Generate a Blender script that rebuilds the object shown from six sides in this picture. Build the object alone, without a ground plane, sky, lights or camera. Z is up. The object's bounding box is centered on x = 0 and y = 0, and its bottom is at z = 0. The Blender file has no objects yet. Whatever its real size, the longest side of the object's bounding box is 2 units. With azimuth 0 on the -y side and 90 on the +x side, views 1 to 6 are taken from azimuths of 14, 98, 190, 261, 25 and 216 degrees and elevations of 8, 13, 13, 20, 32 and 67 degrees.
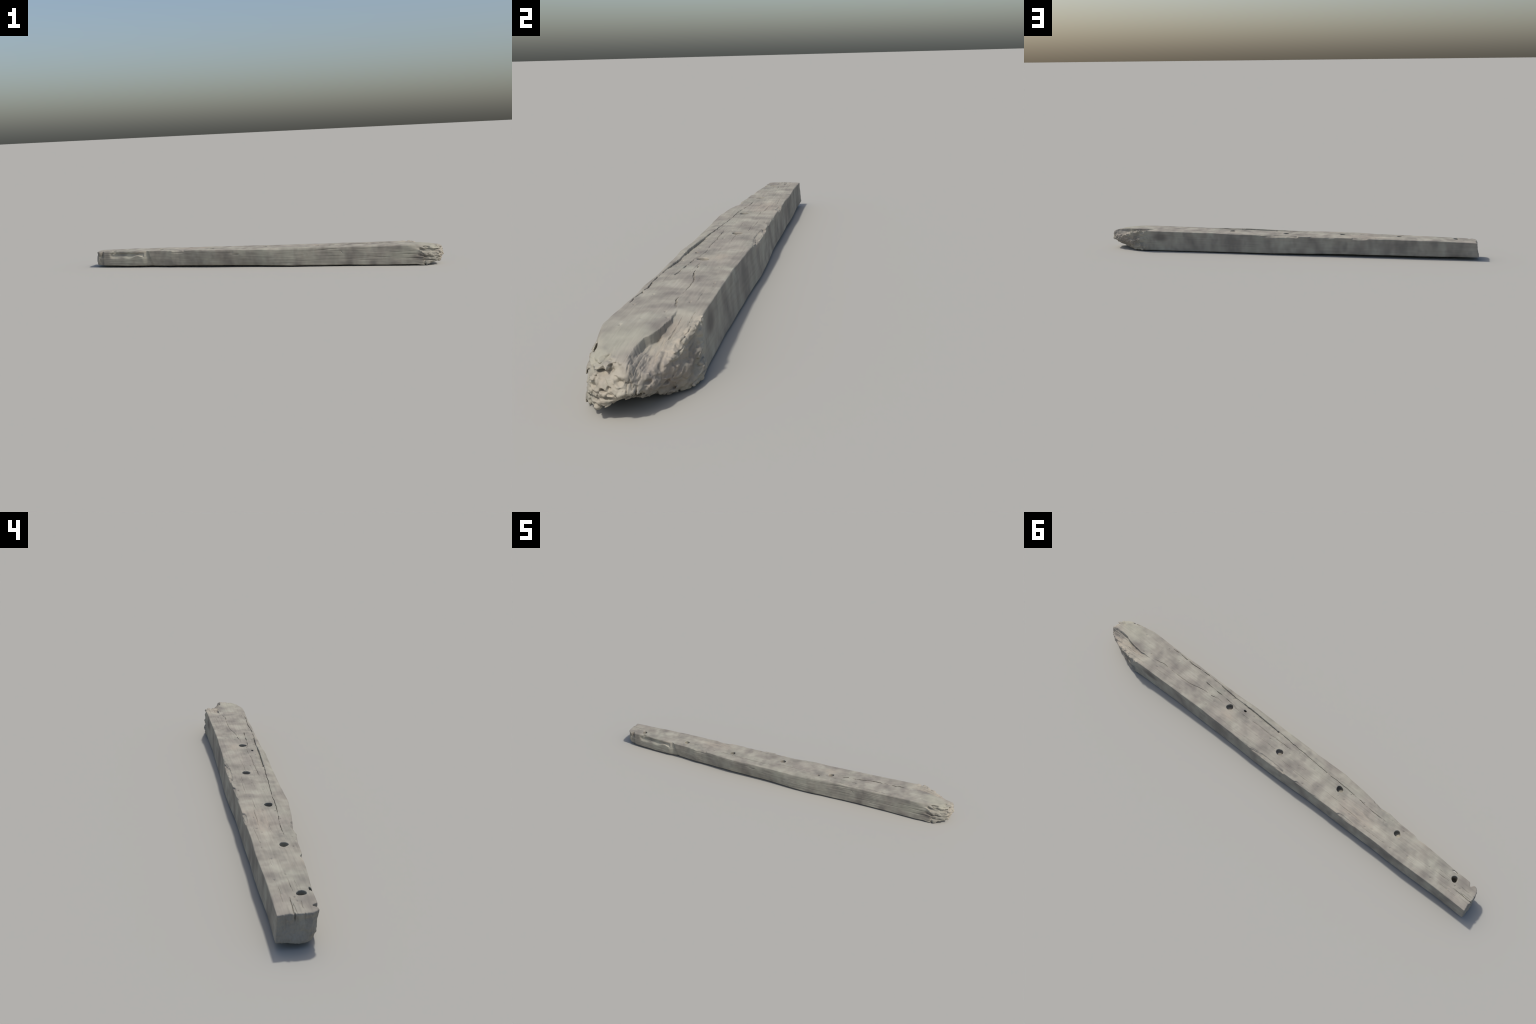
"""Weathered hewn timber beam: drilled square-sawn shaft, split grain, rotten broken tip.

The timber is described as a solid field (negative inside) made of faces, steps,
splits, bored holes, chips and rot, and then skinned into one smooth mesh that is
divided into its parts.
"""
import bpy
import numpy as np

F = np.float32


# ------------------------------------------------------------------ helpers
def hash01(ix, iy, iz, seed):
    h = (ix.astype(np.int64) * 374761393 + iy.astype(np.int64) * 668265263
         + iz.astype(np.int64) * 2147483647 + seed * 1274126177) & 0xFFFFFFFF
    h = ((h ^ (h >> 13)) * 1274126177) & 0xFFFFFFFF
    h = ((h ^ (h >> 16)) * 2246822519) & 0xFFFFFFFF
    return ((h ^ (h >> 15)) & 0xFFFF).astype(F) / 65535.0


def noise2(x, y, seed):
    """smooth value noise, -1..1"""
    return noise3(x, y, np.zeros_like(x + y), seed)


def noise3(x, y, z, seed):
    x, y, z = np.broadcast_arrays(x, y, z)
    xf, yf, zf = np.floor(x), np.floor(y), np.floor(z)
    u, v, w = x - xf, y - yf, z - zf
    u = u * u * (3 - 2 * u); v = v * v * (3 - 2 * v); w = w * w * (3 - 2 * w)
    flat = not np.any(zf) and not np.any(w)
    out = 0
    for dz in ((0,) if flat else (0, 1)):
        for dy in (0, 1):
            a = hash01(xf, yf + dy, zf + dz, seed)
            b = hash01(xf + 1, yf + dy, zf + dz, seed)
            r = (a + (b - a) * u) * (v if dy else 1 - v)
            out = out + (r if flat else r * (w if dz else 1 - w))
    return (out * 2 - 1).astype(F)


def fbm2(x, y, seed, octaves=3):
    return sum(noise2(x * 2 ** o + 17.3 * o, y * 2 ** o, seed + o) * 0.5 ** o for o in range(octaves))


def curve(points):
    """piecewise curve through hand-placed (position, value) points"""
    p = np.array(sorted(points), dtype=float)
    return lambda t: np.interp(t, p[:, 0], p[:, 1]).astype(F)


def smooth(t, n):
    k = np.ones(n) / n
    return np.convolve(np.pad(t, n // 2, mode='edge'), k, mode='valid')[:len(t)].astype(F)


def step(a, b, t):
    s = np.clip((t - a) / (b - a), 0, 1)
    return (s * s * (3 - 2 * s)).astype(F)


def bump(t, c, half):
    return np.clip(1 - ((t - c) / half) ** 2, 0, 1) ** 1.5


def smax(a, b, k):
    h = np.clip(0.5 + 0.5 * (a - b) / k, 0, 1)
    return b + (a - b) * h + k * h * (1 - h)


# ------------------------------------------------------------------ the grid
DX, DY, DZ = 0.0020, 0.00115, 0.00115
X = np.arange(-1.016, 1.018, DX).astype(F)
Y = np.arange(-0.102, 0.100, DY).astype(F)
Z = np.arange(-0.008, 0.122, DZ).astype(F)
x1 = X
xy = (X[:, None], Y[None, :])
xz = (X[:, None], Z[None, :])

# ------------------------------------------------------------------ profiles of the sawn faces
top_line = curve([(-1.02, .0850), (-.985, .0862), (-.9, .0888), (-.6, .0925), (-.3, .0955), (0, .0985),
                  (.3, .1008), (.5, .1032), (.72, .1068), (.83, .1070), (.90, .1045), (.95, .1000),
                  (.98, .0945), (1.02, .086)])
bottom_line = curve([(-1.02, .011), (-.85, .0085), (-.5, .0070), (-.2, .0050), (0, .0025), (.2, .0010),
                     (.5, .0005), (.82, .0005), (.90, .0030), (.96, .0050), (1.02, .012)])
left_top = curve([(-1.02, .0790), (-.98, .0790), (-.83, .0785), (-.75, .0800), (-.64, .0805), (-.54, .0780),
                  (-.42, .0785), (-.31, .0775), (-.19, .0765), (-.06, .0800), (.03, .0810), (.10, .0805),
                  (.17, .0785), (.28, .0757), (.40, .0752), (.55, .0762), (.69, .0792), (.81, .0835),
                  (.90, .0860)])
right_top = curve([(-1.02, -.029), (-.93, -.0315), (-.88, -.0345), (-.836, -.0355), (-.75, -.0410),
                   (-.69, -.0465), (-.64, -.0495), (-.58, -.0515), (-.514, -.0600), (-.47, -.0580),
                   (-.405, -.0660), (-.359, -.0730), (-.27, -.0820), (-.1, -.0825), (.03, -.0850),
                   (.14, -.0890), (.225, -.0890), (.30, -.0840), (.42, -.0820), (.5, -.0830), (.7, -.0825),
                   (.84, -.0850), (1.02, -.087)])
right_foot_inset = curve([(-1.02, .012), (-.9, .006), (-.8, .004), (-.63, .016), (-.46, .008), (-.3, .022), (-.06, .019),
                          (.1, .008), (.3, .005), (.5, .006), (.7, .000), (.82, -.004), (.9, .0), (1.02, .0)])
left_foot_out = curve([(-1.02, .006), (-.85, .003), (-.3, .0045), (0, .0045), (.3, .0055), (.5, .0055), (.7, .003), (.9, .0)])

# ------------------------------------------------------------------ top face as a height field
split_line = curve([(.72, -.071), (.65, -.0735), (.58, -.069), (.50, -.0725), (.437, -.0718), (.40, -.068),
                    (.365, -.0650), (.30, -.062), (.24, -.0625), (.156, -.0575), (.077, -.055), (0, -.0505),
                    (-.064, -.047), (-.174, -.0395), (-.258, -.0365), (-.35, -.031), (-.458, -.0215),
                    (-.56, -.0185)])
split_width = curve([(.71, 0), (.66, .0028), (.56, .0040), (.46, .0048), (.40, .0060), (.36, .0045), (.25, .0050),
                     (.1, .0048), (0, .0032), (-.1, .0028), (-.2, .0032), (-.3, .0042), (-.42, .0036),
                     (-.52, .0026), (-.565, 0)])
fork_line = curve([(.475, -.0395), (.443, -.0365), (.405, -.0355), (.355, -.034), (.32, -.031), (.29, -.0235),
                   (.255, -.0200), (.164, -.0235), (.097, -.0215), (.039, -.0230), (-.02, -.0245)])
fork_width = curve([(.482, 0), (.47, .0045), (.44, .0046), (.40, .0040), (.35, .0036), (.32, .0012), (.2, .0014),
                    (.12, .0012), (.05, .0020), (.03, .0024), (-.012, .0010), (-.03, 0)])
slab_line = curve([(.33, -.011), (.36, -.008), (.40, -.0035), (.44, 0), (.49, .005), (.53, .0145), (.60, .0150),
                   (.68, .0145), (.705, .018), (.745, .0290), (.81, .0310), (.864, .0225), (.917, .0085),
                   (.98, .0040), (1.02, .0040)])
slab_lift = curve([(.33, 0), (.36, .0016), (.45, .0026), (.60, .0036), (.69, .0034), (.725, .0010), (.74, 0)])
ledge_drop = curve([(.735, 0), (.76, .0025), (.80, .0080), (.84, .0155), (.88, .0190), (.92, .0170), (.955, .0090),
                    (.985, .002), (1.02, .0)])
ledge_slope = curve([(.74, .05), (.80, .15), (.84, .26), (.88, .16), (.92, -.20), (.96, -.75), (1.02, -.9)])

splits = [  # short drying checks in the top face: x from, x to, y, drift, width, depth
    (-.998, -.90, .038, -.004, .0022, .007), (-.995, -.93, .030, .002, .0016, .004),
    (-.93, -.83, .056, -.003, .0016, .003), (-.88, -.80, .020, .002, .0014, .003),
    (-.86, -.79, .004, .001, .0012, .0025), (-.97, -.92, .010, -.001, .0016, .003),
    (-.45, -.30, .044, -.004, .0016, .003), (-.22, -.06, .047, -.002, .0015, .0025),
    (-.33, -.24, .033, .002, .0014, .003), (-.10, .02, .040, .001, .0012, .002),
    (.02, .12, .017, .001, .0014, .003), (-.60, -.42, .060, .002, .0015, .0025),
    (.60, .70, .052, .003, .0013, .002), (.74, .84, .064, .002, .0016, .003),
    (.76, .90, .046, -.004, .0018, .003), (-.50, -.40, .012, -.002, .0012, .0020),
    (.33, .46, -.0085, -.004, .0015, .003), (-.74, -.66, .050, .001, .0013, .002),
    (.45, .56, -.052, .002, .0012, .002), (-.16, -.03, .008, .002, .0012, .002),
]

gx, gy = xy
wander = 0.0011 * noise2(x1 * 55, x1 * 0, 5) + 0.0006 * noise2(x1 * 160, x1 * 0, 6)
sy = (split_line(x1) + wander)[:, None]
fy = (fork_line(x1) + wander[::-1])[:, None]
ly = (smooth(slab_line(x1), 7) + 0.0016 * noise2(x1 * 60, x1 * 0, 8) + 0.0010 * noise2(x1 * 170, x1 * 0, 9))[:, None]

ztop = smooth(top_line(x1), 25)[:, None] + .0022 + 0 * gy
ztop = ztop + 0.0009 * fbm2(gx * 9, gy * 22, 11) + 0.0006 * fbm2(gx * 26, gy * 60, 14, 2)
ztop = ztop + 0.00038 * noise2(gx * 14, gy * 240, 21) + 0.00026 * noise2(gx * 30, gy * 430, 22)
ztop = ztop - 0.0012 * step(.045, .085, np.abs(gy))
# sapwood strip on the outer side of the long split stands proud, with a sunken lip beside it
strip = step(.0006, -.0016, gy - sy) * bump(gx, .20, .27)
ztop = ztop + 0.0042 * strip - 0.0075 * step(-.010, -.030, gy - sy) * bump(gx, .20, .36)
ztop = ztop - 0.0022 * np.exp(-((gy - sy - .006) / .007) ** 2) * bump(gx, .20, .30)
# raised skin beyond the slab line, and the torn ledge that drops away from the slab near the tip
beyond = step(-.0008, .0008, gy - ly)
ztop = ztop + slab_lift(x1)[:, None] * .6 * beyond * (1 - .55 * step(.0, .040, gy - ly))
ledge_w = .0016 + .007 * step(.88, .97, gx)
beyond_l = step(0, 1, (gy - ly) / ledge_w + .2)
ledge = -ledge_drop(x1)[:, None] + ledge_slope(x1)[:, None] * np.clip(gy - ly, 0, .06)
ledge = np.minimum(ledge, 0.0) + (0.0022 * noise2(gx * 22, gy * 170, 31) + 0.0016 * noise2(gx * 50, gy * 300, 32)) \
    * step(.76, .86, gx)
ztop = ztop + beyond_l * ledge * step(.735, .76, gx)


def v_cut(t, width, depth):
    w = np.maximum(width, 1e-5)
    return depth * np.clip(1 - np.abs(t) / (w * .5 + .0005), 0, 1) * (width > 0)


gap = .35 + .65 * step(-.55, -.15, noise2(x1 * 38, x1 * 0, 41))[:, None]
ztop = ztop - v_cut(gy - sy, (split_width(x1) * (.30 + .20 * step(-.05, .2, x1)))[:, None] * gap, .0075 * gap * step(0, .002, split_width(x1))[:, None])
ztop = ztop - v_cut(gy - fy, fork_width(x1)[:, None] * .7 * gap[::-1], (.0012 + 1.3 * fork_width(x1)[:, None]) * gap[::-1])
for i, (xa, xb, y0, dr, w, d) in enumerate(splits):
    t = np.clip((gx - xa) / (xb - xa), 0, 1)
    fade = np.clip(4 * t * (1 - t), 0, 1) ** .5
    yy = y0 + dr * t + .0012 * noise2(gx * 40, gx * 0, 50 + i)
    ztop = ztop - v_cut(gy - yy, w * fade, d * .8 * fade)
# small worm pits and nicks
rng = np.random.default_rng(7)
for _ in range(70):
    px, py = rng.uniform(-.95, .85), rng.uniform(-.07, .07)
    rx, ry, d = rng.uniform(.002, .006), rng.uniform(.0014, .0026), rng.uniform(.001, .003)
    i = np.abs(X - px) < 3 * rx
    ztop[i] -= d * np.exp(-(((X[i] - px) / rx) ** 2)[:, None] - (((Y - py) / ry) ** 2)[None])

# ------------------------------------------------------------------ underside
lx, lz = xz
zbot = smooth(bottom_line(x1), 31)[:, None] + .0022 * step(.030, .070, np.abs(gy)) + 0.0030 * (step(.02, .075, np.abs(gy)) - .6) * step(.3, -.3, gx)
zbot = zbot + 0.0008 * fbm2(gx * 10, gy * 25, 61) + 0.0004 * noise2(gx * 14, gy * 220, 62)
rise = np.clip(gx - (.885 - .3 * gy), 0, .2) * (.14 + 3.5 * np.clip(gy + .05, 0, .06))
zbot = np.maximum(zbot, .0002) + rise + .10 * rise * fbm2(gx * 60, gy * 60, 63)

# ------------------------------------------------------------------ long sides
depth_below = np.clip((.1 - lz) / .1, 0, 1)
side_l = .0015 + .0015 * step(.6, .3, lx) + smooth(left_top(x1), 15)[:, None] + left_foot_out(x1)[:, None] * step(0, 1, depth_below)
side_l = side_l + 0.0008 * fbm2(lx * 8, lz * 20, 71) + 0.0003 * noise2(lx * 12, lz * 210, 72)
side_r = -.0008 - .0014 * step(-.35, -.48, lx) + smooth(right_top(x1), 5)[:, None] + right_foot_inset(x1)[:, None] * depth_below ** 2
side_r = side_r + 0.0010 * fbm2(lx * 9, lz * 22, 81) + 0.00045 * noise2(lx * 12, lz * 210, 82) \
    + 0.0004 * noise2(lx * 40, lz * 60, 83)
# broken-out strip under the top edge beside the sawn end (wavy lower lip)
lip = .0555 + .005 * noise2(lx * 22, lx * 0, 85) + .010 * step(-.80, -.70, lx) - .004 * step(-.74, -.70, lx)
strip_zone = step(-.905, -.885, lx) * step(-.683, -.697, lx)
side_r = side_r - .0030 * step(-.90, -.78, lx) * step(-.67, -.70, lx) * step(.080, .062, lz)
side_r = side_r + strip_zone * step(0, 1, (lz - lip + .009 * step(-.72, -.80, lx) + .001) / (.0035 + .016 * step(-.72, -.80, lx))) * .0075 * (1 - .85 * step(.0775, .0835, lz + .002 * noise2(lx * 50, lx * 0, 89))) * (
    1 + .25 * noise2(lx * 60, lz * 160, 86))
# slanting saw kerf
kerf = lx - (-.655 - .33 * (lz - .045))
side_r = side_r + .0072 * np.where(kerf < 0, np.clip(1 + kerf / .045, 0, 1) ** 2, np.clip(1 - kerf / .015, 0, 1))
# torn corner at the sawn end
corner = step(-.945, -.951, lx + .004 * noise2(lz * 70, lz * 0, 87))
side_r = side_r + corner * (.0075 + .0022 * noise2(lx * 120, lz * 120, 88)) * (1 - .8 * step(.060, .080, lz))
side_r = side_r + .013 * np.exp(-((lx + .951) / .0075) ** 2) * step(.045, .072, lz)
# nicks, checks and tool marks on this side
for xc, zc, sx, sz, d in [(-.135, .071, .016, .0022, .004), (-.122, .071, .008, .0030, .0025), (-.47, .083, .03, .004, .003),
                          (.40, .091, .045, .003, .002), (.36, .088, .02, .0025, .002),
                          (.70, .046, .05, .0016, .0026), (.76, .071, .035, .0014, .002), (.60, .030, .04, .0014, .0015),
                          (.86, .038, .05, .0018, .004), (.84, .060, .04, .0016, .003), (.87, .078, .04, .0016, .003),
                          (-.86, .072, .012, .005, .003), (-.3, .045, .05, .002, .0015), (.55, .040, .05, .0016, .0015)]:
    side_r = side_r + d * np.exp(-((lx - xc) / sx) ** 2 - ((lz - zc - .03 * (lx - xc)) / sz) ** 2)
mark = (lx - .465) + .75 * (lz - .076)
side_r = side_r + .0016 * np.exp(-(mark / .002) ** 2) * bump(lz, .076, .009)

# ------------------------------------------------------------------ solid field
P = (X[:, None, None], Y[None, :, None], Z[None, None, :])
f_top = P[2] - ztop[:, :, None]
f_bot = zbot[:, :, None] - P[2]
f_l = P[1] - side_l[:, None, :]
f_r = side_r[:, None, :] - P[1]
# keep every face field near true distance so that roundings stay even
edge_l = smooth(.0035 + .0020 * noise2(x1 * 20, x1 * 0, 91), 9)[:, None, None]
edge_r = (.0045 + .0050 * step(.0, .15, x1) + .0015 * noise2(x1 * 18, x1 * 0, 92))[:, None, None]
body = smax(f_top, f_l, edge_l)
body = smax(body, f_r, edge_r)
low = smax(f_bot, f_l, F(.005))
low = smax(low, f_r, F(.007))
body = smax(body, low, F(.004))
del f_bot, f_l, f_r, low

# chipped arrises: bevels whose depth runs along the edge
chip_l = -.0022 + curve([(.20, -.004), (.165, .003), (.12, .0075), (.06, .0085), (0, .0080), (-.05, .0095), (-.064, .002),
                (-.075, -.004), (-.10, -.003), (-.13, .004), (-.25, .0035), (-.28, -.003), (-.33, -.003), (-.35, .0055),
                (-.42, .0045), (-.44, -.004)])(x1) + .0014 * noise2(x1 * 26, x1 * 0, 95) + .0007 * noise2(x1 * 90, x1 * 0, 96)
chip_l = np.where((x1 > .2) | (x1 < -.44), -.01, chip_l)
ang = (P[1] - left_top(x1)[:, None, None]) * F(.62) + (P[2] - smooth(top_line(x1), 25)[:, None, None]) * F(.78)
ang = ang + chip_l[:, None, None] + (.0021 * fbm2(lx * 22, lz * 300, 97, 2) * (x1 > -.46)[:, None] * (x1 < .22)[:, None])[:, None, :]
body = smax(body, ang, F(.0015))
chip_r = curve([(-.56, -.004), (-.52, .0015), (-.47, .0045), (-.44, .003), (-.425, -.004)])(x1) + .002 * noise2(x1 * 60, x1 * 0, 98)
chip_r = np.where((x1 > -.42) | (x1 < -.57), -.01, chip_r)
ang = (right_top(x1)[:, None, None] - P[1]) * F(.7) + (P[2] - smooth(top_line(x1), 25)[:, None, None]) * F(.7) + chip_r[:, None, None]
body = smax(body, ang, F(.0015))
del ang

# ---- sawn end: slightly raked, worn face with opened end grain
ey, ez = Y[:, None], Z[None, :]
saw = -.9905 - .006 * step(.085, .02, ez) - .004 * step(-.02, .07, ey) * step(.06, .01, ez) \
    + .030 * step(.004, -.045, ey) ** 1.3 + .012 * step(.012, -.02, ey) * step(.035, .005, ez)
saw = saw + .0024 * fbm2(ey * 45, ez * 55, 101) + .0010 * noise2(ey * 300, ez * 120, 102)
saw = saw + .004 * np.exp(-((ey - .025) / .03) ** 2 - ((ez - .045) / .02) ** 2)
for yc, w, d, zc in [(.036, .0016, .008, .081), (.030, .0030, .003, .074), (.060, .0022, .003, .072), (.010, .0014, .003, .082),
                     (.052, .0050, .0035, .077), (.068, .003, .002, .078)]:
    saw = saw + d * np.exp(-((ey - yc) / w) ** 2) * step(zc - .028, zc, ez)
n = X < -.93
body[n] = smax(body[n], (saw[None] - P[0][n]), F(.005))

# ---- broken tip: plan outline of the stump at five heights
reach = {
    .000: [(-.090, .890), (-.078, .940), (-.060, .966), (-.045, .974), (-.020, .965), (.000, .945), (.020, .920),
           (.040, .896), (.060, .870), (.080, .845), (.095, .80)],
    .022: [(-.090, .880), (-.078, .930), (-.060, .974), (-.045, .992), (-.020, .990), (.000, .968), (.020, .942),
           (.040, .914), (.060, .882), (.075, .857), (.084, .840), (.095, .80)],
    .050: [(-.092, .868), (-.080, .918), (-.068, .956), (-.056, .986), (-.030, 1.000), (.000, 1.003), (.018, .992),
           (.035, .968), (.052, .930), (.066, .898), (.076, .860), (.083, .835), (.095, .80)],
    .078: [(-.092, .850), (-.082, .890), (-.068, .940), (-.050, .982), (-.025, .996), (.000, .998), (.018, .984),
           (.035, .968), (.048, .943), (.062, .903), (.076, .856), (.084, .830), (.095, .80)],
    .105: [(-.090, .828), (-.083, .842), (-.074, .880), (-.060, .928), (-.045, .952), (-.025, .974), (.000, .982),
           (.020, .962), (.050, .912), (.065, .880), (.078, .842), (.086, .818), (.095, .79)],
}
hz = sorted(reach)
rows = np.stack([smooth(curve(reach[h])(Y), 9) for h in hz])
tz = np.clip(np.interp(Z, hz, np.arange(len(hz))), 0, len(hz) - 1.0001)
k = tz.astype(int); fr = (tz - k); fr = (fr * fr * (3 - 2 * fr)) * .5 + fr * .5
tip = (rows[k] * (1 - fr)[:, None] + rows[k + 1] * fr[:, None]).T.astype(F)
gyt, gzt = np.gradient(tip, DY, DZ)
slope = np.sqrt(1 + gyt ** 2 + gzt ** 2)
n = X > .70
Xn = P[0][n]
dist = (Xn - tip[None]) / slope[None]
old = body[n]
qx, qy, qz = np.broadcast_arrays(Xn, P[1], P[2])
rot = step(-.062, -.012, np.maximum(dist, old - .02)) * step(.78, .86, qx) * (dist > -.075) * (old < .03)
live = (np.abs(np.maximum(old, dist)) < .022) & (qx > .76)
lx_, ly_, lz_ = qx[live], qy[live], qz[live]
warp = .007 * noise3(lx_ * 40, ly_ * 40, lz_ * 40, 201)
right_flank = step(-.035, -.070, ly_)
left_flank = step(.0, .030, ly_)
fibre = noise3(lx_ * (16 + 10 * left_flank), (.8 * ly_ + .6 * lz_ + warp) * 75, (.8 * lz_ - .6 * ly_ + warp * .6) * 90, 202)
fine = noise3(lx_ * 60, ly_ * 250, lz_ * 250, 203)
ra, rb, rc = .8 * lx_ + .6 * ly_, .48 * lx_ - .64 * ly_ + .6 * lz_, -.36 * lx_ + .48 * ly_ + .8 * lz_  # turned axes
grit = np.clip(noise3(ra * 140, rb * 150, rc * 150, 206) + .4 * noise3(rc * 310, ra * 290, rb * 300, 209), -1, .45)
lump = .75 * noise3(ra * 42, rb * 48, rc * 48, 204) + .4 * noise3(rb * 88, rc * 92, ra * 84, 210)
knob = noise3(rc * 95, ra * 100, rb * 105, 205)
crevice = np.clip(1 - np.abs(fibre) * 3.2, 0, 1) ** 1.5
seam = np.clip(1 - np.abs(lump + .25 * knob) * 4.5, 0, 1) ** 1.5
nose = (1 - left_flank) * step(.93, .975, lx_)
splinter = noise3(lx_ * 24, (ly_ + warp) * 62, (lz_ + .5 * warp) * 115, 207)
pocket = np.clip(splinter - .12, 0, 1) + .4 * np.clip(noise3(lx_ * 45, ly_ * 100, (lz_ + .3 * warp) * 170, 208) - .35, 0, 1)
torn_end = np.maximum(right_flank, nose * step(.012, -.012, ly_))
rough = (.0034 * crevice * (1 - .3 * left_flank) + .0026 * fibre * right_flank + .0040 * lump * (1 - right_flank * .6)
         + .0022 * seam * nose + .0016 * knob * nose + (.0019 * grit + .0014 * knob) * left_flank + .0007 * fine
         + .0240 * pocket * torn_end + .0070 * pocket * left_flank - .0026 - .0012 * torn_end)
full = np.zeros_like(old); full[live] = rough
near_end = np.where(qy > .03, step(-.026, -.004, dist), step(-.050, -.004, dist) * step(.860, .910, qx))
near_side = step(.862, .905, qx) * (step(.02, .095, -qy + .0) * .9 + .25)
weight = np.maximum(near_end, near_side * step(.100, .080, qz))
weight = weight * (1 - .85 * step(.090, .100, qz) * step(.012, -.004, qy))
solid = smax(old, dist, F(.009)) + full * weight
# hollow rotted out between the nose and the torn flank, and open pockets in the end grain
for cx, cy, cz, rx, ry, rz in [(.968, .009, .038, .026, .010, .014), (.992, -.034, .084, .010, .007, .005),
                               (.992, -.052, .058, .010, .009, .005), (1.000, -.034, .070, .009, .006, .005),
                               (.998, -.026, .040, .008, .010, .003), (.980, -.062, .036, .014, .008, .004),
                               (.955, -.075, .066, .020, .008, .0035), (.935, -.083, .046, .024, .008, .0040),
                               (.940, -.078, .086, .022, .009, .0030), (.945, -.077, .026, .018, .008, .0035)]:
    e = np.sqrt(((qx - cx) / rx) ** 2 + ((qy - cy) / ry) ** 2 + ((qz - cz) / rz) ** 2)
    solid = smax(solid, (1 - e) * min(rx, ry, rz), F(.003))
body[n] = solid
body = np.maximum(body, F(.0001) - P[2])
del old, qx, qy, qz, rot, live, full, weight, solid, dist

# ---- bored bolt holes and small pocket holes in the top face
holes = [  # x, y, radius, depth, lengthwise stretch
    (.318, -.0120, .0142, .017, 1.0), (.0155, .0165, .0145, .019, 1.0), (-.2870, -.0130, .0142, .021, 1.0),
    (-.5905, -.0080, .0136, .018, 1.05), (-.8840, -.0005, .0132, .042, 1.0),
    (.2535, -.0400, .0042, .014, 1.7), (-.868, -.0275, .0034, .010, 3.6), (.080, -.0545, .003, .008, 1.5),
]
for i, (hx, hy, r, d, s) in enumerate(holes):
    a, b = np.abs(X - hx) < .06, np.abs(Y - hy) < .04
    sub = body[np.ix_(a, b)]
    dx = (X[a] - hx)[:, None] / s; dy = (Y[b] - hy)[None]
    th = np.arctan2(dy, dx)
    rr = r * (1 + .06 * np.sin(2 * th + i) + .05 * np.sin(3 * th + 2 * i))
    wall = (np.sqrt(dx * dx + dy * dy) - rr)[:, :, None]
    floor = (top_line(np.array([hx]))[0] - d + .004 * np.sin(9 * dx / r * .1 + i) + .10 * dy)[:, :, None] - Z[None, None]
    body[np.ix_(a, b)] = smax(sub, -np.maximum(wall, floor), F(.0018))

# ---- lifted flap along the slab line: a thin slot runs in under it
n = (X > .35) & (X < .735)
t = P[1] - ly[n][:, :, None]
under = smooth(top_line(x1), 25)[n][:, None, None] + .0012 - .20 * t - P[2]
half = (.0013 + .0009 * noise2(x1[n] * 28, x1[n] * 0, 301)) * step(.36, .42, X[n]) * step(.732, .70, X[n])
slot = np.maximum(np.abs(under) - half[:, None, None], np.abs(t - .0035) - .0065)
body[n] = smax(body[n], -slot.astype(F), F(.0006))

# ------------------------------------------------------------------ skin the solid (surface nets)
inside = body < 0
c = [inside[i:inside.shape[0] - 1 + i, j:inside.shape[1] - 1 + j, k_:inside.shape[2] - 1 + k_]
     for i in (0, 1) for j in (0, 1) for k_ in (0, 1)]
any_in = c[0].copy(); all_in = c[0].copy()
for m in c[1:]:
    any_in |= m; all_in &= m
active = np.argwhere(any_in & ~all_in)
index = np.full(any_in.shape, -1, np.int32)
index[tuple(active.T)] = np.arange(len(active))
corner_off = [(i, j, k_) for i in (0, 1) for j in (0, 1) for k_ in (0, 1)]
val = [body[active[:, 0] + o[0], active[:, 1] + o[1], active[:, 2] + o[2]] for o in corner_off]
acc = np.zeros((len(active), 3), F); cnt = np.zeros(len(active), F)
for a in range(8):
    for b in range(a + 1, 8):
        oa, ob = np.array(corner_off[a]), np.array(corner_off[b])
        if np.abs(oa - ob).sum() != 1:
            continue
        cross = (val[a] < 0) != (val[b] < 0)
        t = np.where(cross, val[a] / np.where(cross, val[a] - val[b], 1), 0)[:, None]
        acc += np.where(cross[:, None], oa + t * (ob - oa), 0)
        cnt += cross
verts = (active + acc / cnt[:, None]) * np.array([DX, DY, DZ]) + np.array([X[0], Y[0], Z[0]])
quads = []
for ax in range(3):
    lo = [slice(1, -1)] * 3; hi = [slice(1, -1)] * 3
    lo[ax] = slice(0, -1); hi[ax] = slice(1, None)
    a, b = inside[tuple(lo)], inside[tuple(hi)]
    e = np.argwhere(a != b)
    out = a[tuple(e.T)]
    base = e + 1; base[:, ax] -= 1
    u, v = (ax + 1) % 3, (ax + 2) % 3
    ring = []
    for du, dv in ((-1, -1), (0, -1), (0, 0), (-1, 0)):
        q = base.copy(); q[:, u] += du; q[:, v] += dv
        ring.append(index[tuple(q.T)])
    ring = np.stack(ring, 1)
    ring[~out] = ring[~out][:, ::-1]
    quads.append(ring)
quads = np.concatenate(quads)
quads = quads[(quads >= 0).all(1)]

# drop crumbs that are not joined to the timber
label = np.arange(len(verts))
for _ in range(400):
    m = label[quads].min(1)
    new = label.copy()
    for cidx in range(4):
        np.minimum.at(new, quads[:, cidx], m)
    new = new[new]
    if (new == label).all():
        break
    label = new
main = np.bincount(label).argmax()
quads = quads[label[quads[:, 0]] == main]

used = np.zeros(len(verts), bool); used[quads.ravel()] = True
lo = verts[used].min(0); hi = verts[used].max(0)
verts = verts - np.array([(lo[0] + hi[0]) / 2, (lo[1] + hi[1]) / 2, lo[2]])
verts[:, 0] *= 2.0 / (hi[0] - lo[0])

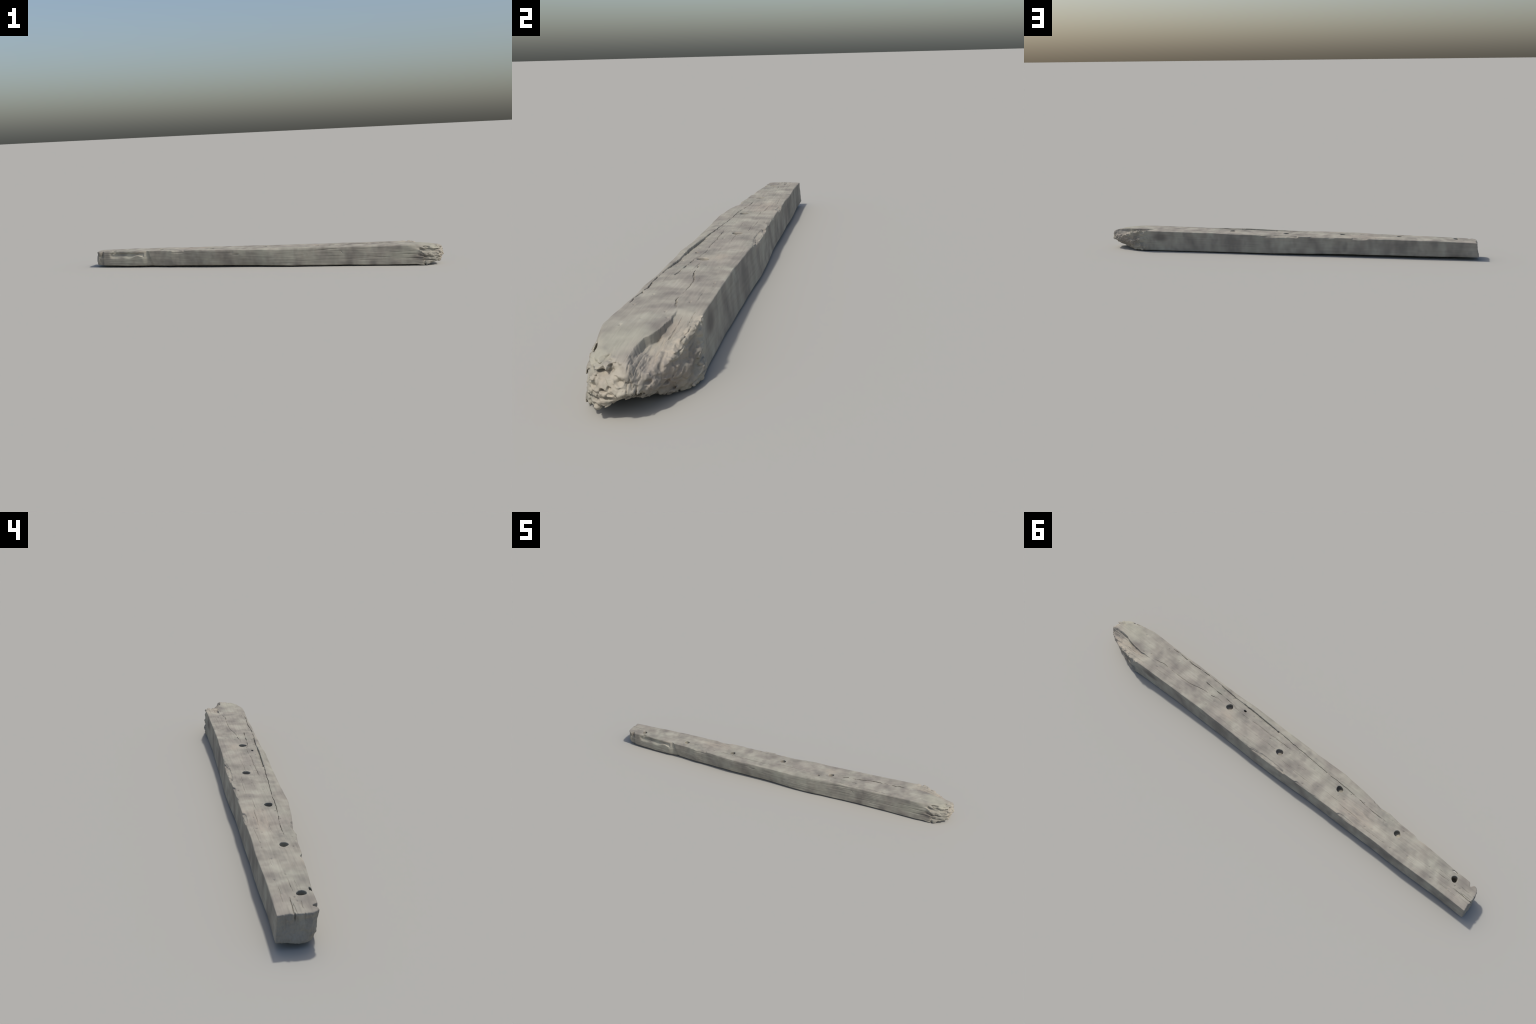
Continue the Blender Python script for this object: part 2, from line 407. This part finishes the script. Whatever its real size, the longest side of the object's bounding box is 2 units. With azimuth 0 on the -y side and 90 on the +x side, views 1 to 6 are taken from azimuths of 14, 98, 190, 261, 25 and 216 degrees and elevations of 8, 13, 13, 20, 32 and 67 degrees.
p = verts[quads]
fn = np.cross(p[:, 2] - p[:, 0], p[:, 3] - p[:, 1])
vn = np.zeros_like(verts)
for cidx in range(4):
    np.add.at(vn, quads[:, cidx], fn)
vn /= np.maximum(np.linalg.norm(vn, axis=1, keepdims=True), 1e-12)


# ------------------------------------------------------------------ material
def weathered_wood():
    mat = bpy.data.materials.new("weathered_grey_wood")
    mat.use_nodes = True
    nt = mat.node_tree
    nt.nodes.clear()
    N = lambda t, **kw: _node(nt, t, **kw)
    L = nt.links.new
    out = N('ShaderNodeOutputMaterial')
    bsdf = N('ShaderNodeBsdfPrincipled')
    bsdf.inputs['Roughness'].default_value = .92
    bsdf.inputs['Specular IOR Level'].default_value = .12
    L(bsdf.outputs[0], out.inputs[0])
    co = N('ShaderNodeTexCoord').outputs['Object']

    def noise(scale_xyz, scale, detail=2.0, rough=.5, loc=(0, 0, 0)):
        mp = N('ShaderNodeMapping')
        mp.inputs['Scale'].default_value = scale_xyz
        mp.inputs['Location'].default_value = loc
        L(co, mp.inputs[0])
        t = N('ShaderNodeTexNoise')
        t.inputs['Scale'].default_value = scale
        t.inputs['Detail'].default_value = detail
        t.inputs['Roughness'].default_value = rough
        L(mp.outputs[0], t.inputs['Vector'])
        return t.outputs['Fac']

    def ramp(fac, stops):
        r = N('ShaderNodeValToRGB')
        el = r.color_ramp.elements
        while len(el) < len(stops):
            el.new(.5)
        for e_, (pos, col) in zip(el, stops):
            e_.position = pos
            e_.color = (*col, 1) if len(col) == 3 else col
        L(fac, r.inputs[0])
        return r.outputs[0]

    def mix(fac, a, b, mode='MIX'):
        m = N('ShaderNodeMix', data_type='RGBA', blend_type=mode)
        for sock, v_ in ((m.inputs[0], fac), (m.inputs[6], a), (m.inputs[7], b)):
            if isinstance(v_, (int, float)):
                sock.default_value = v_
            elif isinstance(v_, tuple):
                sock.default_value = (*v_, 1)
            else:
                L(v_, sock)
        return m.outputs[2]

    def math(op, a, b=None, c_=None):
        m = N('ShaderNodeMath', operation=op)
        for s_, v_ in zip(m.inputs, (a, b, c_)):
            if v_ is None:
                continue
            if isinstance(v_, (int, float)):
                s_.default_value = v_
            else:
                L(v_, s_)
        return m.outputs[0]

    def spot(center, radii, soft=(0., 1.)):
        mp = N('ShaderNodeMapping', vector_type='POINT')
        mp.inputs['Scale'].default_value = [1 / r for r in radii]
        mp.inputs['Location'].default_value = [-c0 / r for c0, r in zip(center, radii)]
        L(co, mp.inputs[0])
        ln = N('ShaderNodeVectorMath', operation='LENGTH')
        L(mp.outputs[0], ln.inputs[0])
        mr = N('ShaderNodeMapRange', interpolation_type='SMOOTHSTEP')
        mr.inputs['From Min'].default_value = 1.0
        mr.inputs['From Max'].default_value = .25
        L(ln.outputs['Value'], mr.inputs['Value'])
        return mr.outputs[0]

    white, black = (1, 1, 1), (0, 0, 0)
    # soft cloudy weathering: grey, running across the faces
    cloud = noise((1, 1, .6), 15, 2.2, .5)
    col = ramp(cloud, [(.28, (.212, .194, .168)), (.42, (.272, .252, .214)), (.55, (.324, .304, .253)),
                       (.72, (.388, .370, .306))])
    # greenish-silver and pinkish-brown casts
    silver = ramp(noise((1, 1, .6), 8, 2, .5, (3, 1, 7)), [(.48, black), (.66, white)])
    col = mix(math('MULTIPLY', silver, .36), col, (.330, .332, .270))
    pink = ramp(noise((.7, 1, .6), 9, 2, .55, (11, 5, 2)), [(.52, black), (.68, white)])
    col = mix(math('MULTIPLY', pink, .55), col, (.310, .280, .240))
    dark = ramp(noise((1, 1, .75), 20, 2.0, .5, (2, 9, 4)), [(.50, black), (.76, white)])
    col = mix(math('MULTIPLY', dark, .58), col, (.180, .167, .150))
    # streaked grain
    grain = noise((5, 110, 110), 1.4, 4, .6)
    col = mix(.55, col, ramp(grain, [(.25, (.80, .79, .78)), (.5, (1, 1, 1)), (.75, (1.12, 1.11, 1.09))]), 'MULTIPLY')
    # fresh tan wood along the torn ledge, the slab line and the chipped arrises
    torn = noise((14, 60, 60), 1.2, 4, .6, (4, 4, 1))
    tanm = None
    for c0, r0 in (((.86, .055, .09), (.15, .050, .06)), ((.80, .075, .10), (.10, .03, .03)), ((.05, .080, .09), (.16, .02, .02)),
                   ((-.36, .078, .09), (.12, .03, .02)), ((.98, -.03, .05), (.05, .05, .06)),
                   ((-.40, .03, .095), (.18, .05, .03)), ((.30, .02, .10), (.05, .04, .02)), ((-.70, -.045, .085), (.05, .03, .02))):
        s_ = spot(c0, r0)
        tanm = s_ if tanm is None else math('MAXIMUM', tanm, s_)
    tanm = math('MULTIPLY', tanm, ramp(torn, [(.30, black), (.62, white)]))
    col = mix(math('MULTIPLY', tanm, .75), col, (.385, .340, .275))
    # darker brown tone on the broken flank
    flank = math('MULTIPLY', spot((.89, .062, .040), (.09, .045, .055)), ramp(torn, [(.25, (.35, .35, .35)), (.6, white)]))
    col = mix(math('MULTIPLY', flank, .70), col, (.235, .200, .165))
    # bleached lichen-pale patch on the crown of the tip
    pale = math('MAXIMUM', spot((.955, -.055, .098), (.05, .035, .03)), spot((.90, -.03, .11), (.09, .06, .03)))
    pale = math('MAXIMUM', pale, spot((.78, -.085, .055), (.12, .03, .04)))
    col = mix(math('MULTIPLY', pale, .42), col, (.405, .398, .312))
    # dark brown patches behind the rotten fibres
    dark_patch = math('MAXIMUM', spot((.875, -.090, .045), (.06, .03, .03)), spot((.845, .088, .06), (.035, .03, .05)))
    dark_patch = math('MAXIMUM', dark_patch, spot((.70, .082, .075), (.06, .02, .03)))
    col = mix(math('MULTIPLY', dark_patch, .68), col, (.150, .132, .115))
    L(col, bsdf.inputs['Base Color'])
    # fine relief
    h1 = noise((8, 170, 170), 2.2, 5, .62, (1, 2, 3))
    h2 = noise((1, 1, 1), 210, 3, .6)
    bp = N('ShaderNodeBump')
    bp.inputs['Strength'].default_value = .35
    bp.inputs['Distance'].default_value = .0012
    L(math('ADD', h1, math('MULTIPLY', h2, .35)), bp.inputs['Height'])
    L(bp.outputs[0], bsdf.inputs['Normal'])
    return mat


def _node(nt, t, **kw):
    nd = nt.nodes.new(t)
    for k_, v_ in kw.items():
        setattr(nd, k_, v_)
    return nd


# ------------------------------------------------------------------ objects
wood = weathered_wood()
beam = bpy.data.objects.new("timber_beam", None)
bpy.context.scene.collection.objects.link(beam)
beam["label"] = "weathered grey wooden beam with bolt holes and rotten broken tip"
beam["category"] = "wooden beam"

mid = verts[quads].mean(1)
tip_zone = mid[:, 0] > .80
facing = fn / np.maximum(np.linalg.norm(fn, axis=1, keepdims=True), 1e-12)
saw_zone = mid[:, 0] < -.952
region = np.where(tip_zone, 1, np.where(saw_zone, 2, 0))
for r, name in enumerate(("shaft", "broken_tip", "sawn_end")):
    q = quads[region == r]
    ids, inv = np.unique(q, return_inverse=True)
    me = bpy.data.meshes.new(name)
    me.vertices.add(len(ids))
    me.vertices.foreach_set("co", verts[ids].astype(F).ravel())
    me.loops.add(len(q) * 4)
    me.loops.foreach_set("vertex_index", inv.ravel().astype(np.int32))
    me.polygons.add(len(q))
    me.polygons.foreach_set("loop_start", np.arange(0, len(q) * 4, 4, dtype=np.int32))
    me.update(calc_edges=True)
    me.validate()
    me.polygons.foreach_set("use_smooth", np.ones(len(me.polygons), bool))
    me.normals_split_custom_set_from_vertices(vn[ids].astype(F))
    me.materials.append(wood)
    ob = bpy.data.objects.new(name, me)
    ob.parent = beam
    bpy.context.scene.collection.objects.link(ob)
print("quads", len(quads), "extent", lo, hi)
